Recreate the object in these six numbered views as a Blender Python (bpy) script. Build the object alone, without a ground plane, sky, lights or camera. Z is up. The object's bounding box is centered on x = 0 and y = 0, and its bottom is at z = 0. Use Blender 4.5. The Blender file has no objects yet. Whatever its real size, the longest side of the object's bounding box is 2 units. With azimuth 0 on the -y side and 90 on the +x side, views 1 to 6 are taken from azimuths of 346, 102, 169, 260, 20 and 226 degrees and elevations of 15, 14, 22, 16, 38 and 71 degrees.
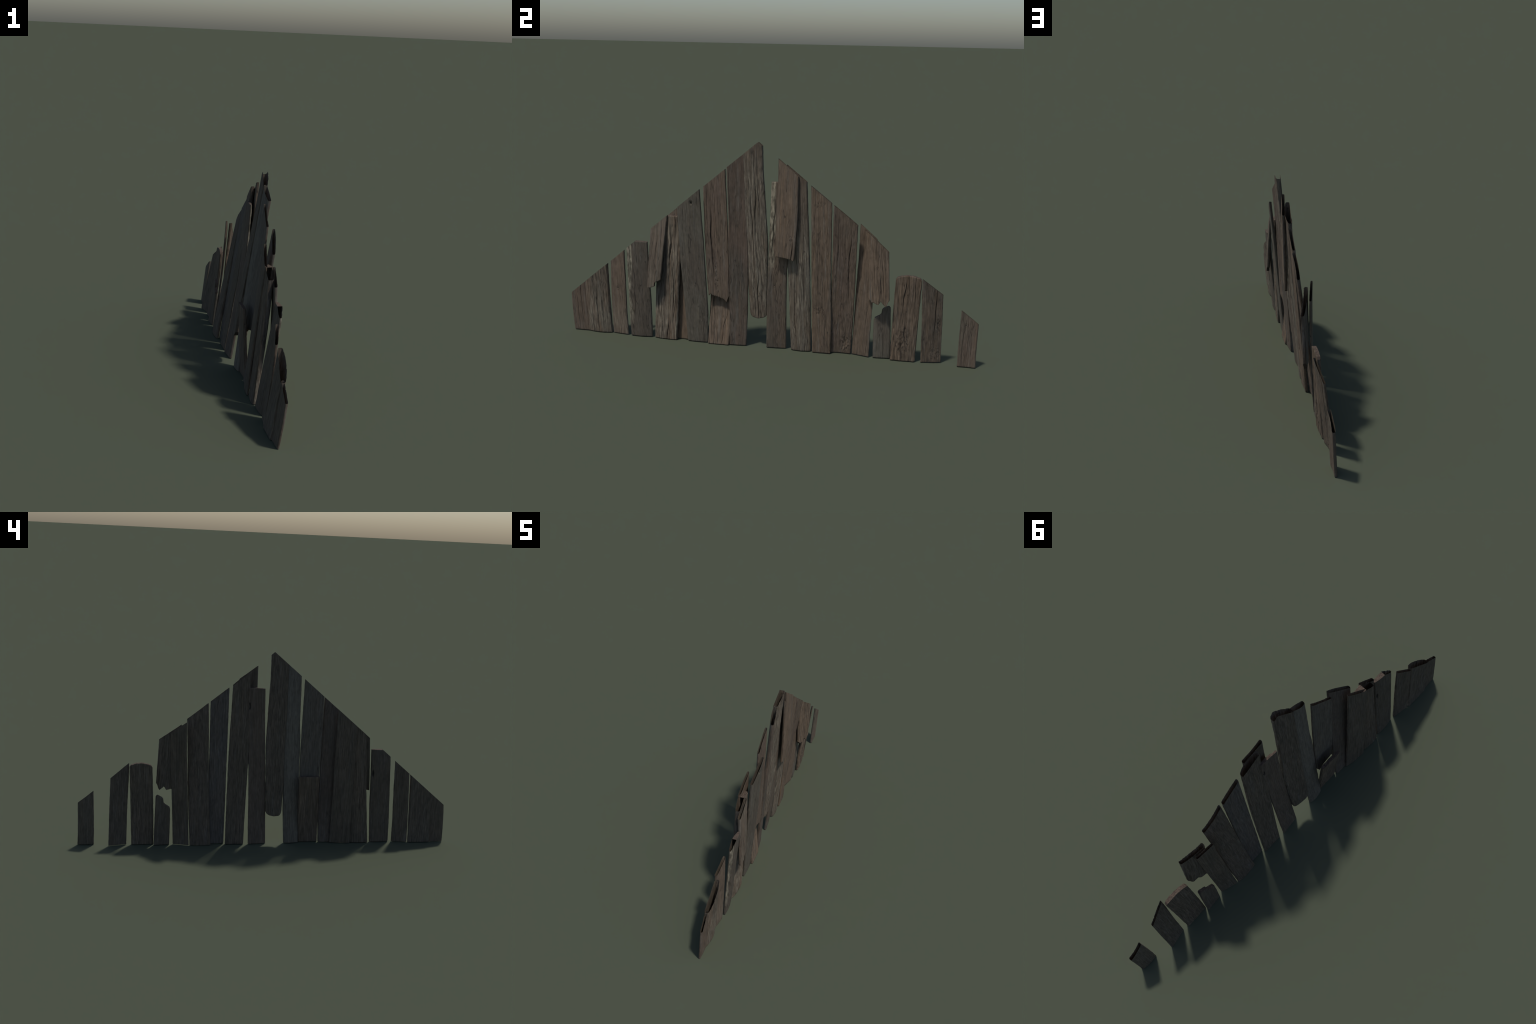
# A gable-shaped wall of old, weathered, upright planks: leaning slightly forward,
# bowed, overlapping, some broken short.  Each plank is a lofted mesh of its own.
import bpy, math, random
import numpy as np
from mathutils import Vector, noise

# ---------------------------------------------------------------- the wall
APEX_Y, APEX_Z = -0.023, 1.0105          # ridge of the gable
SLOPE_LEFT, SLOPE_RIGHT = 0.830, 0.7785  # the two roof cuts
BOW = 0.063                              # curvature every plank shares


def gable(y):
    return APEX_Z + (SLOPE_LEFT * (y - APEX_Y) if y < APEX_Y else -SLOPE_RIGHT * (y - APEX_Y))


def polyline(points, v):
    if v <= points[0][0]:
        return points[0][1]
    for (a, p), (b, q) in zip(points, points[1:]):
        if v <= b:
            return p + (q - p) * (v - a) / max(b - a, 1e-6)
    return points[-1][1]


def smooth(a, b, v):
    k = min(max((v - a) / (b - a), 0.0), 1.0)
    return k * k * (3 - 2 * k)


# colours of the wood (linear)
BROWN = (0.124, 0.094, 0.069)
RED = (0.119, 0.088, 0.067)
WARM = (0.142, 0.104, 0.073)
GREY = (0.105, 0.093, 0.073)
DARK = (0.096, 0.080, 0.063)
MID = (0.120, 0.099, 0.075)
PALE = (0.270, 0.240, 0.179)
SILVER = (0.190, 0.172, 0.138)
REAR = (0.091, 0.073, 0.052)

# Every plank:
#  left / right : edge lines as (height, y);  low / high : mid-plane depth x at the
#  foot and at the head, (left, right);  thick : thickness;  bulge : swelling of the face
#  foot / head : end profile as (fraction across, height), head None = sawn by the gable
#  rough : relief of the grain;  cracks : (place across -1..1, wander, width, depth, from, to)
#  knots : (place across, height, radius);  strip : pale worn band (from, to, low, high)
P = []


def plank(**k):
    P.append(k)


plank(left=[(0, -.996), (.07, -.998), (.155, -.998), (.21, -.995)], right=[(0, -.905), (.28, -.912)],
      low=(-.064, -.066), high=(-.037, -.036), thick=.013, a=RED, b=BROWN, rough=.5,
      cracks=[(-.35, .002, .0016, .003, .0, .20), (.2, .003, .002, .004, .02, .3), (.62, .002, .0016, .003, 0, .3)])
plank(left=[(0, -.917), (.11, -.917), (.28, -.922)], right=[(0, -.795), (.07, -.795), (.23, -.794), (.38, -.793)],
      low=(-.070, -.070), high=(-.036, -.021), thick=.021, bulge=.011, a=BROWN, b=MID, rough=1.1, silver=.55, silver_at=(0.0, .20),
      cracks=[(-.55, .002, .002, .004, .0, .3), (.0, .003, .0026, .006, 0, .4), (.38, .003, .0024, .005, .0, .2), (-.2, .003, .002, .004, .12, .4)])
plank(left=[(0, -.788), (.11, -.788), (.22, -.786), (.39, -.780)], right=[(0, -.703), (.11, -.705), (.3, -.702), (.455, -.701)],
      low=(-.069, -.057), high=(-.034, -.013), bow=.05, thick=.013, bulge=.002, a=RED, b=BROWN, rough=.55, silver=.35, silver_at=(0, .12),
      cracks=[(-.5, .002, .0018, .003, .0, .15), (.1, .002, .0014, .002, .0, .1)], knots=[(-.1, .25, .007)])
plank(left=[(0, -.686), (.1, -.687), (.27, -.684), (.4, -.681), (.47, -.679)], right=[(0, -.577), (.2, -.571), (.32, -.572), (.51, -.570)],
      low=(-.050, -.058), high=(.010, .019), bow=.01, thick=.014, bulge=.004, back_bulge=.006, head=[(0, .505), (1, .505)], back_holes=[(-.583, .375, .006, .022)], a=DARK, b=DARK, rough=.3,
      strip=(-1.0, -.48, .10, .6), cracks=[(-.42, .004, .003, .004, .10, .5)])
plank(left=[(.27, -.576), (.43, -.566), (.575, -.554)], right=[(.30, -.508), (.47, -.488), (.65, -.466)],
      low=(.013, .018), high=(.014, .022), zref=(.275, .315), thick=.016, a=RED, b=MID, rough=.7,
      foot=[(0, .274), (.22, .277), (.54, .285), (.565, .306), (.8, .313), (1, .321)], cracks=[(.0, .003, .0018, .003, .3, .55), (.42, .002, .002, .003, .3, .45), (-.3, .003, .0016, .002, .4, .6)])
plank(left=[(0, -.564), (.17, -.552), (.27, -.545), (.41, -.537), (.6, -.524)], right=[(0, -.446), (.14, -.436), (.33, -.422), (.42, -.413), (.64, -.413)],
      low=(-.062, -.052), high=(-.002, .002), bow=.02, thick=.023, bulge=.007, back_bulge=.007, head=[(0, .643), (.5, .640), (1, .638)], a=BROWN, b=WARM, rough=1.8, silver=.55, silver_at=(0, .7),
      cracks=[(.25, .004, .0035, .009, .0, .66), (-.35, .003, .002, .005, .0, .3), (-.7, .002, .002, .004, 0, .25), (.62, .004, .003, .008, .05, .66), (-.02, .003, .002, .004, 0, .2)],
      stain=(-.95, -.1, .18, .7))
plank(left=[(0, -.460), (.27, -.463), (.44, -.468), (.64, -.469)], right=[(0, -.348), (.27, -.355), (.44, -.357), (.73, -.365)],
      low=(-.074, -.061), high=(-.014, .004), bow=-.03, thick=.011, back_bulge=.003, a=WARM, b=BROWN, rough=.6, cracks=[(.3, .003, .002, .003, .0, .6)])
plank(left=[(0, -.390), (.23, -.401), (.42, -.411), (.55, -.414), (.69, -.415)],
      right=[(0, -.287), (.16, -.281), (.25, -.283), (.41, -.287), (.54, -.290), (.62, -.294), (.69, -.296), (.78, -.299)],
      low=(-.052, -.052), high=(.034, .059), bow=0, thick=.014, bulge=.003, back=(.098, .075, .056), a=GREY, b=DARK, rough=.25, cracks=[(.62, .004, .0018, .003, .0, .2)],
      knots=[(.25, .715, .010), (.35, .19, .004), (.42, .135, .004)], hole=(.25, .712, .007))
plank(left=[(.24, -.275), (.35, -.281), (.5, -.287), (.8, -.290)], right=[(.24, -.173), (.44, -.172), (.65, -.176), (.88, -.182)],
      low=(-.018, -.019), bow=.02, high=(.031, .041), zref=(.25, .25), thick=.013, bulge=-.003, back=(.102, .088, .069), a=RED, b=BROWN, rough=.6,
      foot=[(0, .250), (.12, .262), (.2, .254), (.5, .246), (.62, .243), (.75, .236), (.86, .222), (.92, .240), (1, .257)],
      cracks=[(-.46, .003, .0036, .010, .22, .95), (-.05, .002, .0014, .003, .6, .9), (-.78, .002, .0016, .003, .4, .9)], gnarls=[(-.18, .36, .013, .10)], splinter=.006)
plank(left=[(0, -.284), (.16, -.277), (.38, -.270)], right=[(0, -.178), (.16, -.168), (.38, -.159)],
      low=(-.040, -.042), high=(-.061, -.061), bow=0, thick=.017, head=[(0, .372), (1, .372)], back=(.104, .078, .055), a=WARM, b=BROWN, rough=1.3,
      cracks=[(-.1, .012, .003, .006, .0, .25), (.45, .010, .0025, .005, .0, .3), (-.55, .006, .002, .004, 0, .3)])
plank(left=[(0, -.177), (.36, -.170), (.5, -.172), (.58, -.171), (.63, -.167), (.9, -.169)], right=[(0, -.094), (.17, -.086), (.44, -.078), (.66, -.082), (.95, -.090)],
      low=(-.049, -.057), high=(.068, .062), bow=-.015, thick=.016, bulge=0, back_bulge=.006, back=(.126, .110, .086), a=RED, b=DARK, rough=.4,
      cracks=[(-.72, .002, .0018, .003, .5, .9), (.1, .003, .0014, .002, .05, .3)], knots=[(-.2, .44, .006), (.2, .05, .006)])
plank(left=[(.14, -.073), (.32, -.081), (.51, -.083), (.7, -.091), (.96, -.095)], right=[(.15, .008), (.37, .014), (.52, .017), (.7, .009), (.87, .0), (1.0, -.003)],
      low=(-.054, -.046), high=(.060, .073), bow=.0, zref=(.15, .15), thick=.021, bulge=.006, a=MID, b=BROWN, rough=1.2, silver=.5, silver_at=(.2, .9),
      foot=[(0, .178), (.06, .163), (.15, .154), (.5, .150), (.8, .156), (.94, .163), (1, .172)],
      cracks=[(-.35, .003, .0026, .005, .16, .8), (.12, .004, .003, .007, .14, .95), (.5, .003, .002, .004, .2, 1.0)])
plank(left=[(0, .005), (.29, .012), (.48, .019), (.66, .026), (.84, .031)], right=[(0, .102), (.26, .104), (.41, .107), (.55, .114), (.84, .119)],
      low=(-.059, -.070), high=(.024, .028), bow=.075, thick=.013, bulge=.002, head=[(0, .828), (.5, .830), (1, .829)], back=(.100, .076, .056), back_holes=[(.110, .735, .006, .022)], a=DARK, b=BROWN, rough=.4,
      strip=(-1.0, -.42, .42, .9), cracks=[(-.25, .006, .003, .004, .25, .40), (-.5, .004, .003, .005, .5, .85)], knots=[(-.3, .33, .007)])
plank(left=[(.47, .057), (.67, .063), (.84, .068), (.95, .068)], right=[(.47, .147), (.57, .154), (.68, .162), (.87, .163)],
      low=(.034, .040), high=(.062, .072), bow=.05, zref=(.48, .475), thick=.015, bulge=-.002, a=WARM, b=BROWN, rough=.25,
      foot=[(0, .481), (.4, .479), (.7, .475), (.85, .472), (.92, .466), (1, .473)], cracks=[(.52, .007, .0045, .013, .53, .60), (.80, .005, .003, .008, .46, .57)], gnarls=[(.55, .57, .010, .022)])
plank(left=[(0, .127), (.25, .118), (.43, .110), (.91, .104)], right=[(0, .225), (.16, .222), (.42, .216), (.6, .209), (.7, .204), (.845, .198)],
      low=(-.064, -.066), high=(.045, .046), bow=.03, thick=.018, bulge=.010, a=MID, b=BROWN, rough=1.0, silver=.5, silver_at=(.0, .62),
      cracks=[(-.45, .003, .0024, .005, .0, .5), (.0, .003, .002, .004, .0, .3), (.5, .003, .0022, .004, .0, .6)])
plank(left=[(0, .232), (.24, .227), (.47, .223), (.68, .219), (.83, .217)], right=[(0, .320), (.17, .321), (.33, .317), (.54, .315), (.755, .313)],
      low=(-.051, -.055), high=(.050, .045), bow=0, thick=.015, back=(.083, .073, .062), a=WARM, b=BROWN, rough=.8,
      cracks=[(.12, .003, .003, .006, .2, .5), (.4, .004, .0016, .003, .05, .2), (-.4, .003, .002, .003, .3, .6)], gnarls=[(-.45, .222, .020, .030), (.15, .225, .014, .022), (-.3, .735, .022, .020), (.35, .74, .008, .01)])
plank(left=[(0, .305), (.24, .315), (.46, .319), (.59, .320), (.745, .323)], right=[(0, .415), (.15, .422), (.31, .427), (.5, .430), (.66, .434)],
      low=(-.076, -.079), high=(.046, .041), bow=-.01, cup=-.005, thick=.014, a=BROWN, b=RED, rough=.8,
      cracks=[(.5, .003, .0028, .007, .05, .7), (-.55, .002, .0016, .003, .2, .7), (.1, .002, .0016, .003, .4, .6), (.0, .004, .002, .004, .0, .14)], gnarls=[(.45, .05, .03, .06)])
plank(left=[(0, .420), (.17, .425), (.34, .430), (.5, .437), (.66, .439)], right=[(0, .503), (.15, .507), (.29, .512), (.44, .518), (.6, .521)],
      low=(-.078, -.055), high=(-.017, .002), bow=.08, thick=.010, a=BROWN, b=WARM, rough=.5, cracks=[(.35, .003, .0016, .003, 0, .3), (.6, .002, .0016, .003, 0, .2)])
plank(left=[(.29, .492), (.45, .486), (.64, .462)], right=[(.29, .593), (.43, .584), (.55, .577)],
      low=(-.004, .026), high=(.011, .046), zref=(.31, .31), bow=0, thick=.017, cup=-.003, a=WARM, b=BROWN, rough=1.6,
      foot=[(0, .312), (.05, .303), (.10, .300), (.15, .287), (.27, .290), (.31, .286), (.46, .282), (.55, .296), (.60, .299), (.66, .291), (.82, .278), (.88, .290), (.93, .305), (1, .314)],
      cracks=[(-.25, .005, .004, .006, .33, .56), (.15, .005, .004, .007, .33, .55), (.5, .004, .003, .005, .34, .5)], splinter=.0025, knots=[(-.05, .455, .007)])
plank(left=[(0, .522), (.09, .520), (.2, .519)], right=[(0, .604), (.13, .600), (.26, .595)],
      low=(-.057, -.066), high=(-.044, -.036), zref=(0, 0), thick=.018, a=GREY, b=DARK, rough=.4,
      head=[(0, .190), (.06, .203), (.35, .217), (.455, .225), (.47, .246), (.6, .255), (.9, .266), (1, .258)],
      cracks=[(.1, .003, .0016, .003, .0, .15)])
plank(left=[(0, .604), (.17, .606), (.3, .609), (.44, .613)], right=[(0, .720), (.08, .722), (.2, .725), (.34, .729), (.44, .730)],
      low=(-.048, -.053), high=(-.001, .001), bow=.03, thick=.017, bulge=.002, head=[(0, .408), (.05, .417), (.2, .425), (.45, .430), (.7, .428), (.93, .420), (1, .410)], a=BROWN, b=WARM, rough=1.5,
      cracks=[(-.25, .005, .0035, .008, .0, .42), (.1, .003, .003, .007, .15, .44), (-.6, .004, .002, .004, .2, .42), (.05, .006, .003, .006, 0, .2), (.6, .003, .002, .005, .3, .43)], gnarls=[(-.1, .10, .04, .08)])
plank(left=[(0, .746), (.15, .743), (.28, .737), (.42, .732)], right=[(0, .839), (.12, .836), (.22, .833), (.35, .828)],
      low=(-.050, -.071), high=(.020, -.010), bow=-.04, thick=.010, a=BROWN, b=DARK, rough=.7,
      cracks=[(.35, .003, .0026, .006, .0, .4), (-.25, .003, .0018, .003, .0, .2), (-.55, .002, .0016, .003, .2, .4)], gnarls=[(.4, .05, .03, .05), (.6, .20, .014, .06)])
plank(left=[(0, .914), (.07, .913), (.17, .913), (.28, .915)], right=[(0, .998), (.05, .996), (.14, .995), (.22, .995)],
      low=(-.044, -.043), high=(-.013, -.020), bow=0, cup=-.003, thick=.015, a=RED, b=MID, rough=.6,
      cracks=[(-.55, .002, .0016, .003, .0, .25), (.1, .002, .0016, .002, .0, .15)], knots=[(-.35, .21, .006)])


# ---------------------------------------------------------------- geometry
def crack_field(p, y, z, m, c0, half, index):
    """(deepest crack at a point on the face) as depth in metres"""
    d = 0.0
    for j, (place, wander, width, depth, z0, z1) in enumerate(p.get("cracks", ())):
        yc = c0 + m * z + place * half + wander * math.sin(z * 17 + j * 2.1 + index) + .4 * wander * math.sin(z * 47 + j + 2 * index)
        k = 1 - abs(y - yc) / (width * .8)
        if k > 0:
            fade = smooth(z0 - .02, z0 + .03, z) * (1 - smooth(z1 - .05, z1 + .01, z))
            fade *= .55 + .45 * math.sin(z * 13 + j * 5 + index * 1.7)
            d = max(d, .8 * depth * min(1, k * 1.6) * max(fade, 0))
    return d


def build_plank(index, p):
    rnd = random.Random(100 + index)
    off = Vector((rnd.uniform(0, 50), rnd.uniform(0, 50), rnd.uniform(0, 50)))
    yl = lambda z: polyline(p["left"], z)
    yr = lambda z: polyline(p["right"], z)
    foot = p.get("foot", [(0, 0), (1, 0)])
    head = p.get("head")
    rough, thick = p.get("rough", .7), p["thick"]
    zr = p.get("zref", (0, 0))
    ztop = (p["left"][-1][0], p["right"][-1][0])
    if head is None:
        ztop = (gable(p["left"][-1][1]), gable(p["right"][-1][1]))
    span = max(ztop) - min(z for u, z in foot)
    zb0, zt0 = min(zr), max(ztop)
    c0, c1 = (yl(zb0) + yr(zb0)) / 2, (yl(zt0 * .9) + yr(zt0 * .9)) / 2
    m = (c1 - c0) / max(zt0 * .9 - zb0, .01)
    c0 -= m * zb0                                     # axis:  y = c0 + m z
    half = (yr(zb0) - yl(zb0)) / 2
    p["axis"] = (c0, m, half)

    nu = 68
    us = [.65 * i / nu + .35 * (.5 - .5 * math.cos(math.pi * i / nu)) for i in range(nu + 1)]
    nv = max(30, int(span / .0055))
    ts = [i / nv for i in range(nv + 1)]
    e = .0012 / span
    ts = sorted(set(ts + [e, 2.5 * e, 1 - e, 1 - 2.5 * e]))

    def depth_line(z, s):                              # mid-plane depth along one edge
        k = (z - zr[s]) / (ztop[s] - zr[s])
        return p["low"][s] + (p["high"][s] - p["low"][s]) * k + p.get("bow", BOW) * (ztop[s] - zr[s]) ** 2 * k * (1 - k)

    def y_at(u, z):
        w = .0009 * min(rough + .4, 1.2)
        a = yl(z) + w * noise.noise(Vector((off.x, z * 22, 1))) + w * .7 * noise.noise(Vector((off.x, z * 75, 3)))
        b = yr(z) + w * noise.noise(Vector((off.y, z * 22, 5))) + w * .7 * noise.noise(Vector((off.y, z * 75, 7)))
        return a + (b - a) * u

    verts, face_cap = [], []
    front, back = [], []
    r = min(thick * .42, .006)
    columns = []
    for i, u in enumerate(us):
        zb = polyline(foot, u)
        if zb > .02:                                   # broken foot: splinters
            zb += p.get("splinter", .0022) * .6 * noise.noise(Vector((u * 31, off.z, 2)))
        cap = head is not None
        zt = polyline(head, u) if cap else 9
        if cap and max(z for _, z in head) < .45:
            zt += .0016 * noise.noise(Vector((u * 13, off.z, 9)))
        zg = gable(y_at(u, min(zt, 1)))
        for _ in range(8):
            zg = gable(y_at(u, zg))
        if zg <= zt:
            zt, cap = zg, False
        columns.append((zb, zt))
        face_cap.append(cap)
    for t in ts:
        frow, brow = [], []
        for i, u in enumerate(us):
            zb, zt = columns[i]
            z = zb + (zt - zb) * t
            y = y_at(u, z)
            x = depth_line(z, 0) * (1 - u) + depth_line(z, 1) * u
            across = 1 - (2 * u - 1) ** 2
            x += p.get("cup", 0) * (across - .5)
            h = thick / 2
            # rounded long edges
            w = yr(z) - yl(z)
            d = min(u, 1 - u) * w
            drop = r * (1 - math.sqrt(max(0, 1 - (1 - min(d / r, 1)) ** 2))) * .8
            # rounded ends where the plank has a real end
            for capped, dist in ((True, (z - zb)), (face_cap[i], (zt - z))):
                if capped and dist < .003:
                    drop = max(drop, drop + .0012 * (1 - dist / .003))
            edge = smooth(0, .006, d)
            hf = h + p.get("bulge", 0) * across - drop
            hb = h - drop + p.get("back_bulge", 0) * across
            # grain relief: broad waves, ridges, fine fibre; stretched along the plank
            s = y - c0 - m * z
            g = Vector((s, z, 0)) + off
            warp = .004 * noise.noise(Vector((g.x * 20, g.y * 6, 4)))
            broad = noise.noise(Vector((g.x * 26, g.y * 3.0, 0)))
            ridge = abs(noise.noise(Vector(((g.x + warp) * 95, g.y * 4.5, 2))))
            fine = noise.noise(Vector(((g.x + warp) * 260, g.y * 14, 6)))
            dents = noise.noise(Vector((g.x * 70, g.y * 40, 8)))
            rel = .0011 * broad + rough * (.0022 * (.35 - ridge) + .0006 * fine + .0007 * dents)
            for gp, gz, gy, gh in p.get("gnarls", ()):      # twisted, gnarled grain
                q = 1 - smooth(.2, 1.15, math.hypot((s - gp * half) / gy, (z - gz) / gh))
                if q > 0:
                    rel += q * .0032 * (noise.noise(Vector((g.x * 150 + g.y * 40, g.y * 95, 3))) - .25)
            if "strip" in p:                           # hacked, worn edge
                a0, a1, zz0, zz1 = p["strip"]
                q = smooth(a1 + .15, a1 - .1, s / half) * smooth(zz0 - .03, zz0 + .05, z) if s / half < a1 + .15 else 0
                rel += q * (-.0025 + .0034 * noise.noise(Vector((g.x * 70 + g.y * 22, g.y * 26, 5))))
            for kp, kz, kr in p.get("knots", ()):
                q = math.hypot(s - kp * half, (z - kz) * .8) / kr
                if q < 2.2:
                    rel += (1 - q / 2.2) * kr * .16 * math.sin(q * 7 + 2.5 * noise.noise(g * 90)) - .0012 * max(0, 1 - q)
            if "hole" in p:
                q = math.hypot(s - p["hole"][0] * half, z - p["hole"][1]) / p["hole"][2]
                if q < 1:
                    rel -= .006 * (1 - q * q)
            crack = crack_field(p, y, z, m, c0, half, index)
            hf += rel * (.4 + .6 * edge) - crack * (.3 + .7 * edge)
            relb = .0008 * broad + min(rough, .7) * (.0010 * (.3 - abs(noise.noise(Vector((g.x * 80 + 9, g.y * 5, 12))))))
            hb += relb
            for hy, hz, hw, hh in p.get("back_holes", ()):  # long dark hollow behind
                q = math.hypot((y - hy) / hw, (z - hz) / hh)
                if q < 1:
                    hb -= .006 * (1 - q * q)
            hf = max(hf, -hb + .002)
            frow.append((x + hf, y, z))
            brow.append((x - hb, y, z))
        front.append(frow)
        back.append(brow)

    # splintered broken ends: fibres of front and back end at different heights
    sp = p.get("splinter", 0)
    if sp:
        for rows, ph in ((front, 0), (back, 20)):
            for i, u in enumerate(us):
                dz = sp * .8 * noise.noise(Vector((u * 9 + ph, off.z, 31))) * smooth(0, .1, u) * smooth(1, .9, u) if 0 < u < 1 else 0
                for q in range(7):
                    x, y, z = rows[q][i]
                    rows[q][i] = (x, y, z + dz * (1 - q / 7))

    n, rows = nu + 1, len(ts)
    F = lambda j, i: j * n + i
    B = lambda j, i: rows * n + j * n + i
    for grid in (front, back):
        for row in grid:
            verts.extend(row)
    origin = Vector((p["low"][0] * .5 + p["low"][1] * .5, c0 + m * zb0, zb0))
    verts = [(x - origin.x, y - origin.y, z - origin.z) for x, y, z in verts]
    faces = []
    for j in range(rows - 1):
        for i in range(nu):
            faces.append((F(j, i), F(j, i + 1), F(j + 1, i + 1), F(j + 1, i)))
            faces.append((B(j, i + 1), B(j, i), B(j + 1, i), B(j + 1, i + 1)))
        faces.append((B(j, 0), F(j, 0), F(j + 1, 0), B(j + 1, 0)))
        faces.append((F(j, nu), B(j, nu), B(j + 1, nu), F(j + 1, nu)))
    side_count = len(faces)
    for i in range(nu):
        faces.append((F(0, i + 1), F(0, i), B(0, i), B(0, i + 1)))
        if face_cap[i] and face_cap[i + 1]:
            faces.append((F(rows - 1, i), F(rows - 1, i + 1), B(rows - 1, i + 1), B(rows - 1, i)))
    mesh = bpy.data.meshes.new("plank")
    mesh.from_pydata(verts, [], faces)
    mesh.polygons.foreach_set("use_smooth", [k < side_count for k in range(len(faces))])
    mesh.update()
    # keep the long corners and the ends crisp
    sharp = [False] * len(mesh.edges)
    for k, ed in enumerate(mesh.edges):
        a, b = ed.vertices
        fa, fb = a < rows * n, b < rows * n
        ja, jb = (a % (rows * n)) // n, (b % (rows * n)) // n
        if ja == jb and ja in (0, rows - 1):
            sharp[k] = True
    mesh.attributes.new("sharp_edge", "BOOLEAN", "EDGE").data.foreach_set("value", sharp)
    ob = bpy.data.objects.new("plank", mesh)
    bpy.context.scene.collection.objects.link(ob)
    ob.location = origin
    mesh.materials.append(wood(index, p, origin, m, half, rnd))
    mesh.materials.append(wood(index, dict(p, a=p.get("back", REAR), b=tuple(.4 * c + .6 * d for c, d in zip(p["b"], p.get("back", REAR))), rear=True), origin, m, half, rnd))
    mesh.materials.append(end_grain)
    slots = [0 if k % 2 == 0 else 1 for k in range(side_count)]
    per_row = 2 * nu + 2
    for k in range(side_count):
        if k % per_row >= 2 * nu:
            slots[k] = 0
    slots += [2] * (len(faces) - side_count)
    mesh.polygons.foreach_set("material_index", slots)
    return ob


# ---------------------------------------------------------------- material
class Nodes:
    def __init__(self, mat):
        self.t = mat.node_tree
        self.t.nodes.clear()

    def add(self, kind, **props):
        nd = self.t.nodes.new("ShaderNode" + kind)
        for k, v in props.items():
            setattr(nd, k, v)
        return nd

    def put(self, socket, v):
        if isinstance(v, bpy.types.NodeSocket):
            self.t.links.new(v, socket)
        else:
            socket.default_value = v

    def math(self, op, a, b=0.0, c=0.0, clamp=False):
        nd = self.add("Math", operation=op, use_clamp=clamp)
        for k, v in enumerate((a, b, c)):
            self.put(nd.inputs[k], v)
        return nd.outputs[0]

    def ramp(self, v, lo, hi, a=0.0, b=1.0):
        nd = self.add("MapRange", interpolation_type="SMOOTHSTEP")
        for k, q in zip(("Value", "From Min", "From Max", "To Min", "To Max"), (v, lo, hi, a, b)):
            self.put(nd.inputs[k], q)
        return nd.outputs[0]

    def mix(self, f, a, b, blend="MIX"):
        nd = self.add("Mix", data_type="RGBA", blend_type=blend)
        self.put(nd.inputs[0], f)
        for k, v in ((6, a), (7, b)):
            self.put(nd.inputs[k], (*v, 1) if isinstance(v, tuple) else v)
        return nd.outputs[2]

    def vec(self, x, y, z):
        nd = self.add("CombineXYZ")
        for k, v in enumerate((x, y, z)):
            self.put(nd.inputs[k], v)
        return nd.outputs[0]

    def noise(self, v, detail=3.0, rough=.55, distort=0.0):
        nd = self.add("TexNoise")
        self.put(nd.inputs["Vector"], v)
        nd.inputs["Scale"].default_value = 1
        nd.inputs["Detail"].default_value = detail
        nd.inputs["Roughness"].default_value = rough
        nd.inputs["Distortion"].default_value = distort
        return nd.outputs["Fac"]


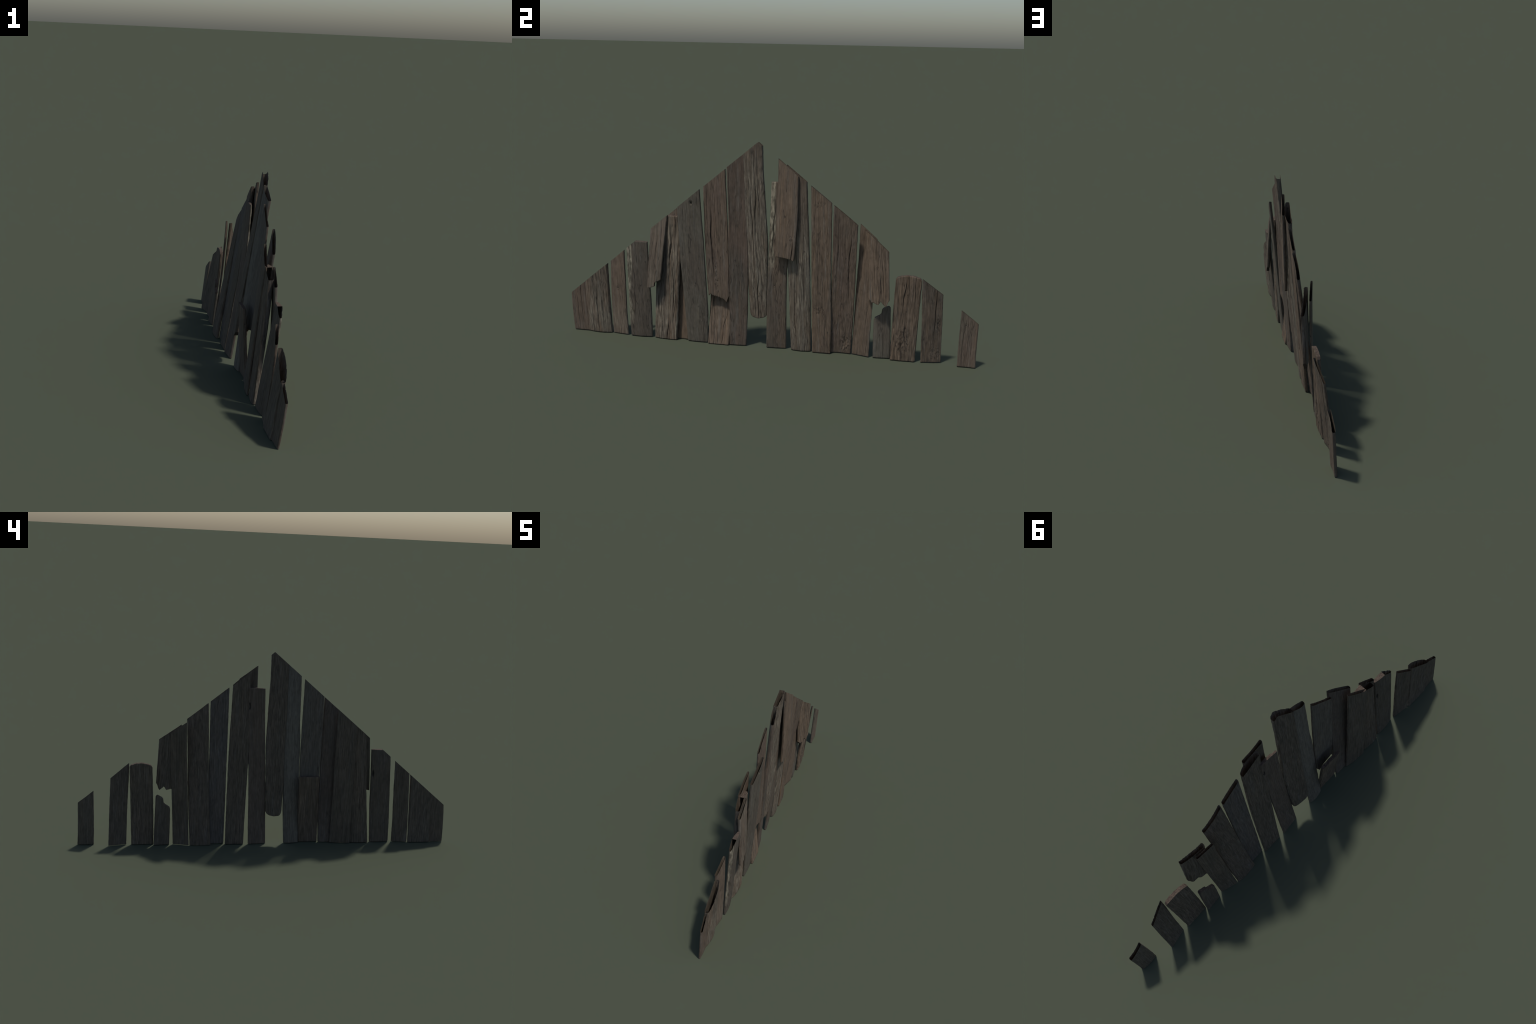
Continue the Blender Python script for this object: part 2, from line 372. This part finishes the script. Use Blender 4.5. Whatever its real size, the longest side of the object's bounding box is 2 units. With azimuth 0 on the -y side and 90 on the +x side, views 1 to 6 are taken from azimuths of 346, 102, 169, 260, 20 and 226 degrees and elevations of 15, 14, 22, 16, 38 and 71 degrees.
def wood(index, p, origin, m, half, rnd):
    mat = bpy.data.materials.new("old_wood")
    mat.use_nodes = True
    N = Nodes(mat)
    M = N.math
    xyz = N.add("SeparateXYZ")
    N.put(xyz.inputs[0], N.add("TexCoord").outputs["Object"])
    x, y, z = xyz.outputs
    s = M("SUBTRACT", y, M("MULTIPLY", z, m))           # across the plank, along its axis
    zw = M("ADD", z, origin.z)                          # height on the plank
    ox, oz = rnd.uniform(-20, 20), rnd.uniform(-20, 20)

    def stretched(fx, fs, fz, shift=0.0, bend=0.0):
        q = s if not bend else M("ADD", s, M("MULTIPLY", wave, bend))
        return N.vec(M("MULTIPLY_ADD", x, fx, ox + shift), M("MULTIPLY_ADD", q, fs, ox), M("MULTIPLY_ADD", z, fz, oz + shift))

    rear = p.get("rear", False)
    bend = .006 + .014 * min(p["rough"], 1.5)
    wave = M("SUBTRACT", N.noise(stretched(6, 14, 4, 3), 1.5), .5)
    patch = N.noise(stretched(8, 16, 3.6, 1), 3)
    streak = N.noise(stretched(30, 70, 1.7, 2, bend), 4, .6)
    grain = N.noise(stretched(90, 270, 5, 4, bend), 4, .68)
    fibre = N.noise(stretched(160, 620, 14, 5, bend), 2, .6)
    blotch = N.noise(stretched(40, 60, 28, 6), 4, .65)
    checks = N.noise(stretched(20, 44, 1.5, 7, .05), 3, .6)

    col = N.mix(N.ramp(patch, .36, .64), p["a"], p["b"])
    grey = tuple(.5 * sum(p["a"]) / 3 + .5 * c for c in SILVER)
    k = .3 if rear else .5
    col = N.mix(N.ramp(streak, .52, .74, 0, k), col, grey)
    warm = tuple(1.22 * c * k for c, k in zip(p["a"], (1.05, .98, .88)))
    col = N.mix(N.ramp(streak, .46, .30, 0, k), col, warm)
    if p.get("silver") and not rear:                    # bleached, bare weathered fibres
        lo, hi = p["silver_at"]
        band = M("MULTIPLY", N.ramp(zw, lo - .06, lo + .06), N.ramp(zw, hi + .08, hi - .08))
        ridges = M("MULTIPLY", N.ramp(grain, .44, .66), N.ramp(blotch, .36, .60))
        where = M("MULTIPLY", N.ramp(M("ADD", streak, M("MULTIPLY", patch, .6)), .62, .84), band)
        col = N.mix(M("MULTIPLY", where, p["silver"] * .5), col, SILVER)
        col = N.mix(M("MULTIPLY", M("MULTIPLY", ridges, where), min(1, p["silver"] * 1.5)), col, PALE)
    if p.get("strip") and not rear:                     # pale sapwood along a hacked edge
        a0, a1, z0, z1 = p["strip"]
        border = M("ADD", M("DIVIDE", s, half), M("MULTIPLY", wave, 1.6))
        mask = M("MULTIPLY", N.ramp(border, a1 + .07, a1 - .07), N.ramp(zw, z0 - .06, z0 + .07))
        pale = N.mix(N.ramp(N.noise(stretched(60, 90, 22, 8, .05), 3, .6), .40, .60), tuple(.45 * c for c in PALE), tuple(1.08 * c for c in PALE))
        mask = M("MULTIPLY", mask, N.ramp(N.noise(stretched(30, 60, 9, 9), 2), .34, .56, .55, 1))
        col = N.mix(mask, col, pale)
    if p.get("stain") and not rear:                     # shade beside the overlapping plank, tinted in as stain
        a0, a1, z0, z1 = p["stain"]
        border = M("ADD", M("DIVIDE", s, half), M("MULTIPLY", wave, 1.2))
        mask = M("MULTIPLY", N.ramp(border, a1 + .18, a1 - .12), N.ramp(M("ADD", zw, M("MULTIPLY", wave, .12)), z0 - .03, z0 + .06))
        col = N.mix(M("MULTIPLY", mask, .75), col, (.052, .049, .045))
    # light and dark fibres, pores, hairline checks along the grain
    c = .13 + .20 * min(p["rough"], 1.4)
    tone = M("MULTIPLY", N.ramp(grain, .28, .72, 1 - 1.15 * c, 1 + c), N.ramp(fibre, .25, .75, .87, 1.13))
    tone = M("MULTIPLY", tone, N.ramp(blotch, .25, .75, 1.14, .86))
    col = N.mix(1.0, col, N.vec(tone, tone, tone), "MULTIPLY")
    col = N.mix(N.ramp(blotch, .66, .74, 0, .45), col, (.034, .028, .025))
    for gp, gz, gy, gh in () if rear else p.get("gnarls", ()):
        dy, dz = M("DIVIDE", M("SUBTRACT", s, gp * half), gy), M("DIVIDE", M("SUBTRACT", zw, gz), gh)
        q = N.ramp(M("ADD", M("ADD", M("MULTIPLY", dy, dy), M("MULTIPLY", dz, dz)), M("MULTIPLY", wave, 1.5)), 1.3, .2)
        fleck = N.noise(stretched(120, 170, 80, 11, .06), 3, .6, .6)
        col = N.mix(M("MULTIPLY", q, N.ramp(fleck, .50, .36, 0, .75)), col, (.030, .024, .020))
        col = N.mix(M("MULTIPLY", q, N.ramp(fleck, .56, .70, 0, .4)), col, SILVER)
    for hy, hz, hw, hh in p.get("back_holes", ()) if rear else ():
        dy = M("DIVIDE", M("SUBTRACT", s, hy - origin.y - m * (hz - origin.z)), hw)
        dz = M("DIVIDE", M("SUBTRACT", zw, hz), hh)
        q = M("ADD", M("ADD", M("MULTIPLY", dy, dy), M("MULTIPLY", dz, dz)), M("MULTIPLY", wave, 1.2))
        col = N.mix(N.ramp(q, 1.1, .4, 0, .85), col, (.022, .018, .015))
    hair = N.ramp(M("ABSOLUTE", M("SUBTRACT", checks, .5)), .016, .004, 0, .34 if rear else .62)
    col = N.mix(M("MULTIPLY", hair, N.ramp(patch, .35, .55, .25, 1)), col, (.024, .019, .016))
    for j, (place, wander, width, depth, z0, z1) in enumerate(() if rear else p.get("cracks", ())):
        yc = M("MULTIPLY_ADD", M("SINE", M("MULTIPLY_ADD", zw, 17.0, j * 2.1 + index)), wander, place * half)
        yc = M("MULTIPLY_ADD", M("SINE", M("MULTIPLY_ADD", zw, 47.0, j + 2.0 * index)), .4 * wander, yc)
        dist = M("ABSOLUTE", M("SUBTRACT", s, yc))
        dist = M("ADD", dist, M("MULTIPLY", M("SUBTRACT", .5, grain), width * .9))
        line = N.ramp(dist, width * .65, width * .2)
        fade = M("MULTIPLY", N.ramp(zw, z0 - .02, z0 + .03), N.ramp(zw, z1 + .01, z1 - .05))
        beat = M("MULTIPLY_ADD", M("SINE", M("MULTIPLY_ADD", zw, 13.0, j * 5 + index * 1.7)), .45, .55)
        line = M("MULTIPLY", M("MULTIPLY", line, fade), M("MULTIPLY", N.ramp(beat, .15, .6), .85))
        col = N.mix(line, col, (.016, .013, .012))
    for kp, kz, kr in () if rear else p.get("knots", ()):
        dy, dz = M("SUBTRACT", s, kp * half), M("MULTIPLY", M("SUBTRACT", zw, kz), .8)
        q = M("DIVIDE", M("SQRT", M("ADD", M("MULTIPLY", dy, dy), M("MULTIPLY", dz, dz))), kr)
        q = M("ADD", q, M("MULTIPLY", M("SUBTRACT", blotch, .5), 2.2))
        rings = N.ramp(M("SINE", M("MULTIPLY", q, 7.0)), -.2, .7)
        col = N.mix(M("MULTIPLY", rings, N.ramp(q, 1.9, .7, 0, .38)), col, (.026, .020, .017))
        col = N.mix(N.ramp(q, .6, .2, 0, .6), col, (.020, .015, .013))
    bs = N.add("BsdfPrincipled")
    N.put(bs.inputs["Base Color"], col)
    N.put(bs.inputs["Roughness"], N.ramp(grain, .3, .7, .95, .78))
    bs.inputs["Specular IOR Level"].default_value = .22
    bump = N.add("Bump")
    bump.inputs["Strength"].default_value = .55
    bump.inputs["Distance"].default_value = .0022
    N.put(bump.inputs["Height"], M("ADD", M("MULTIPLY", grain, .8), M("ADD", M("MULTIPLY", fibre, .25), M("MULTIPLY", blotch, .35))))
    N.put(bs.inputs["Normal"], bump.outputs[0])
    out = N.add("OutputMaterial")
    N.put(out.inputs["Surface"], bs.outputs[0])
    return mat


def end_wood():
    """cut and broken ends: dull brown end grain"""
    mat = bpy.data.materials.new("end_grain")
    mat.use_nodes = True
    N = Nodes(mat)
    v = N.add("Mapping")
    N.put(v.inputs[0], N.add("TexCoord").outputs["Object"])
    v.inputs["Scale"].default_value = (320, 90, 60)
    g = N.noise(v.outputs[0], 4, .65)
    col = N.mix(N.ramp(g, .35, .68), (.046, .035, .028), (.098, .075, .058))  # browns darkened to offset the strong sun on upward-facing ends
    bs = N.add("BsdfPrincipled")
    N.put(bs.inputs["Base Color"], col)
    bs.inputs["Roughness"].default_value = .95
    bs.inputs["Specular IOR Level"].default_value = .1
    bump = N.add("Bump")
    bump.inputs["Strength"].default_value = .5
    bump.inputs["Distance"].default_value = .002
    N.put(bump.inputs["Height"], g)
    N.put(bs.inputs["Normal"], bump.outputs[0])
    N.put(N.add("OutputMaterial").inputs["Surface"], bs.outputs[0])
    return mat


# ---------------------------------------------------------------- assemble
end_grain = end_wood()
wall = bpy.data.objects.new("plank_wall", None)
wall.empty_display_size = .2
bpy.context.scene.collection.objects.link(wall)
wall["label"] = "weathered gable wall of upright old broken brown planks"
wall["category"] = "wooden wall"
for index, p in enumerate(P):
    ob = build_plank(index, p)
    ob.parent = wall
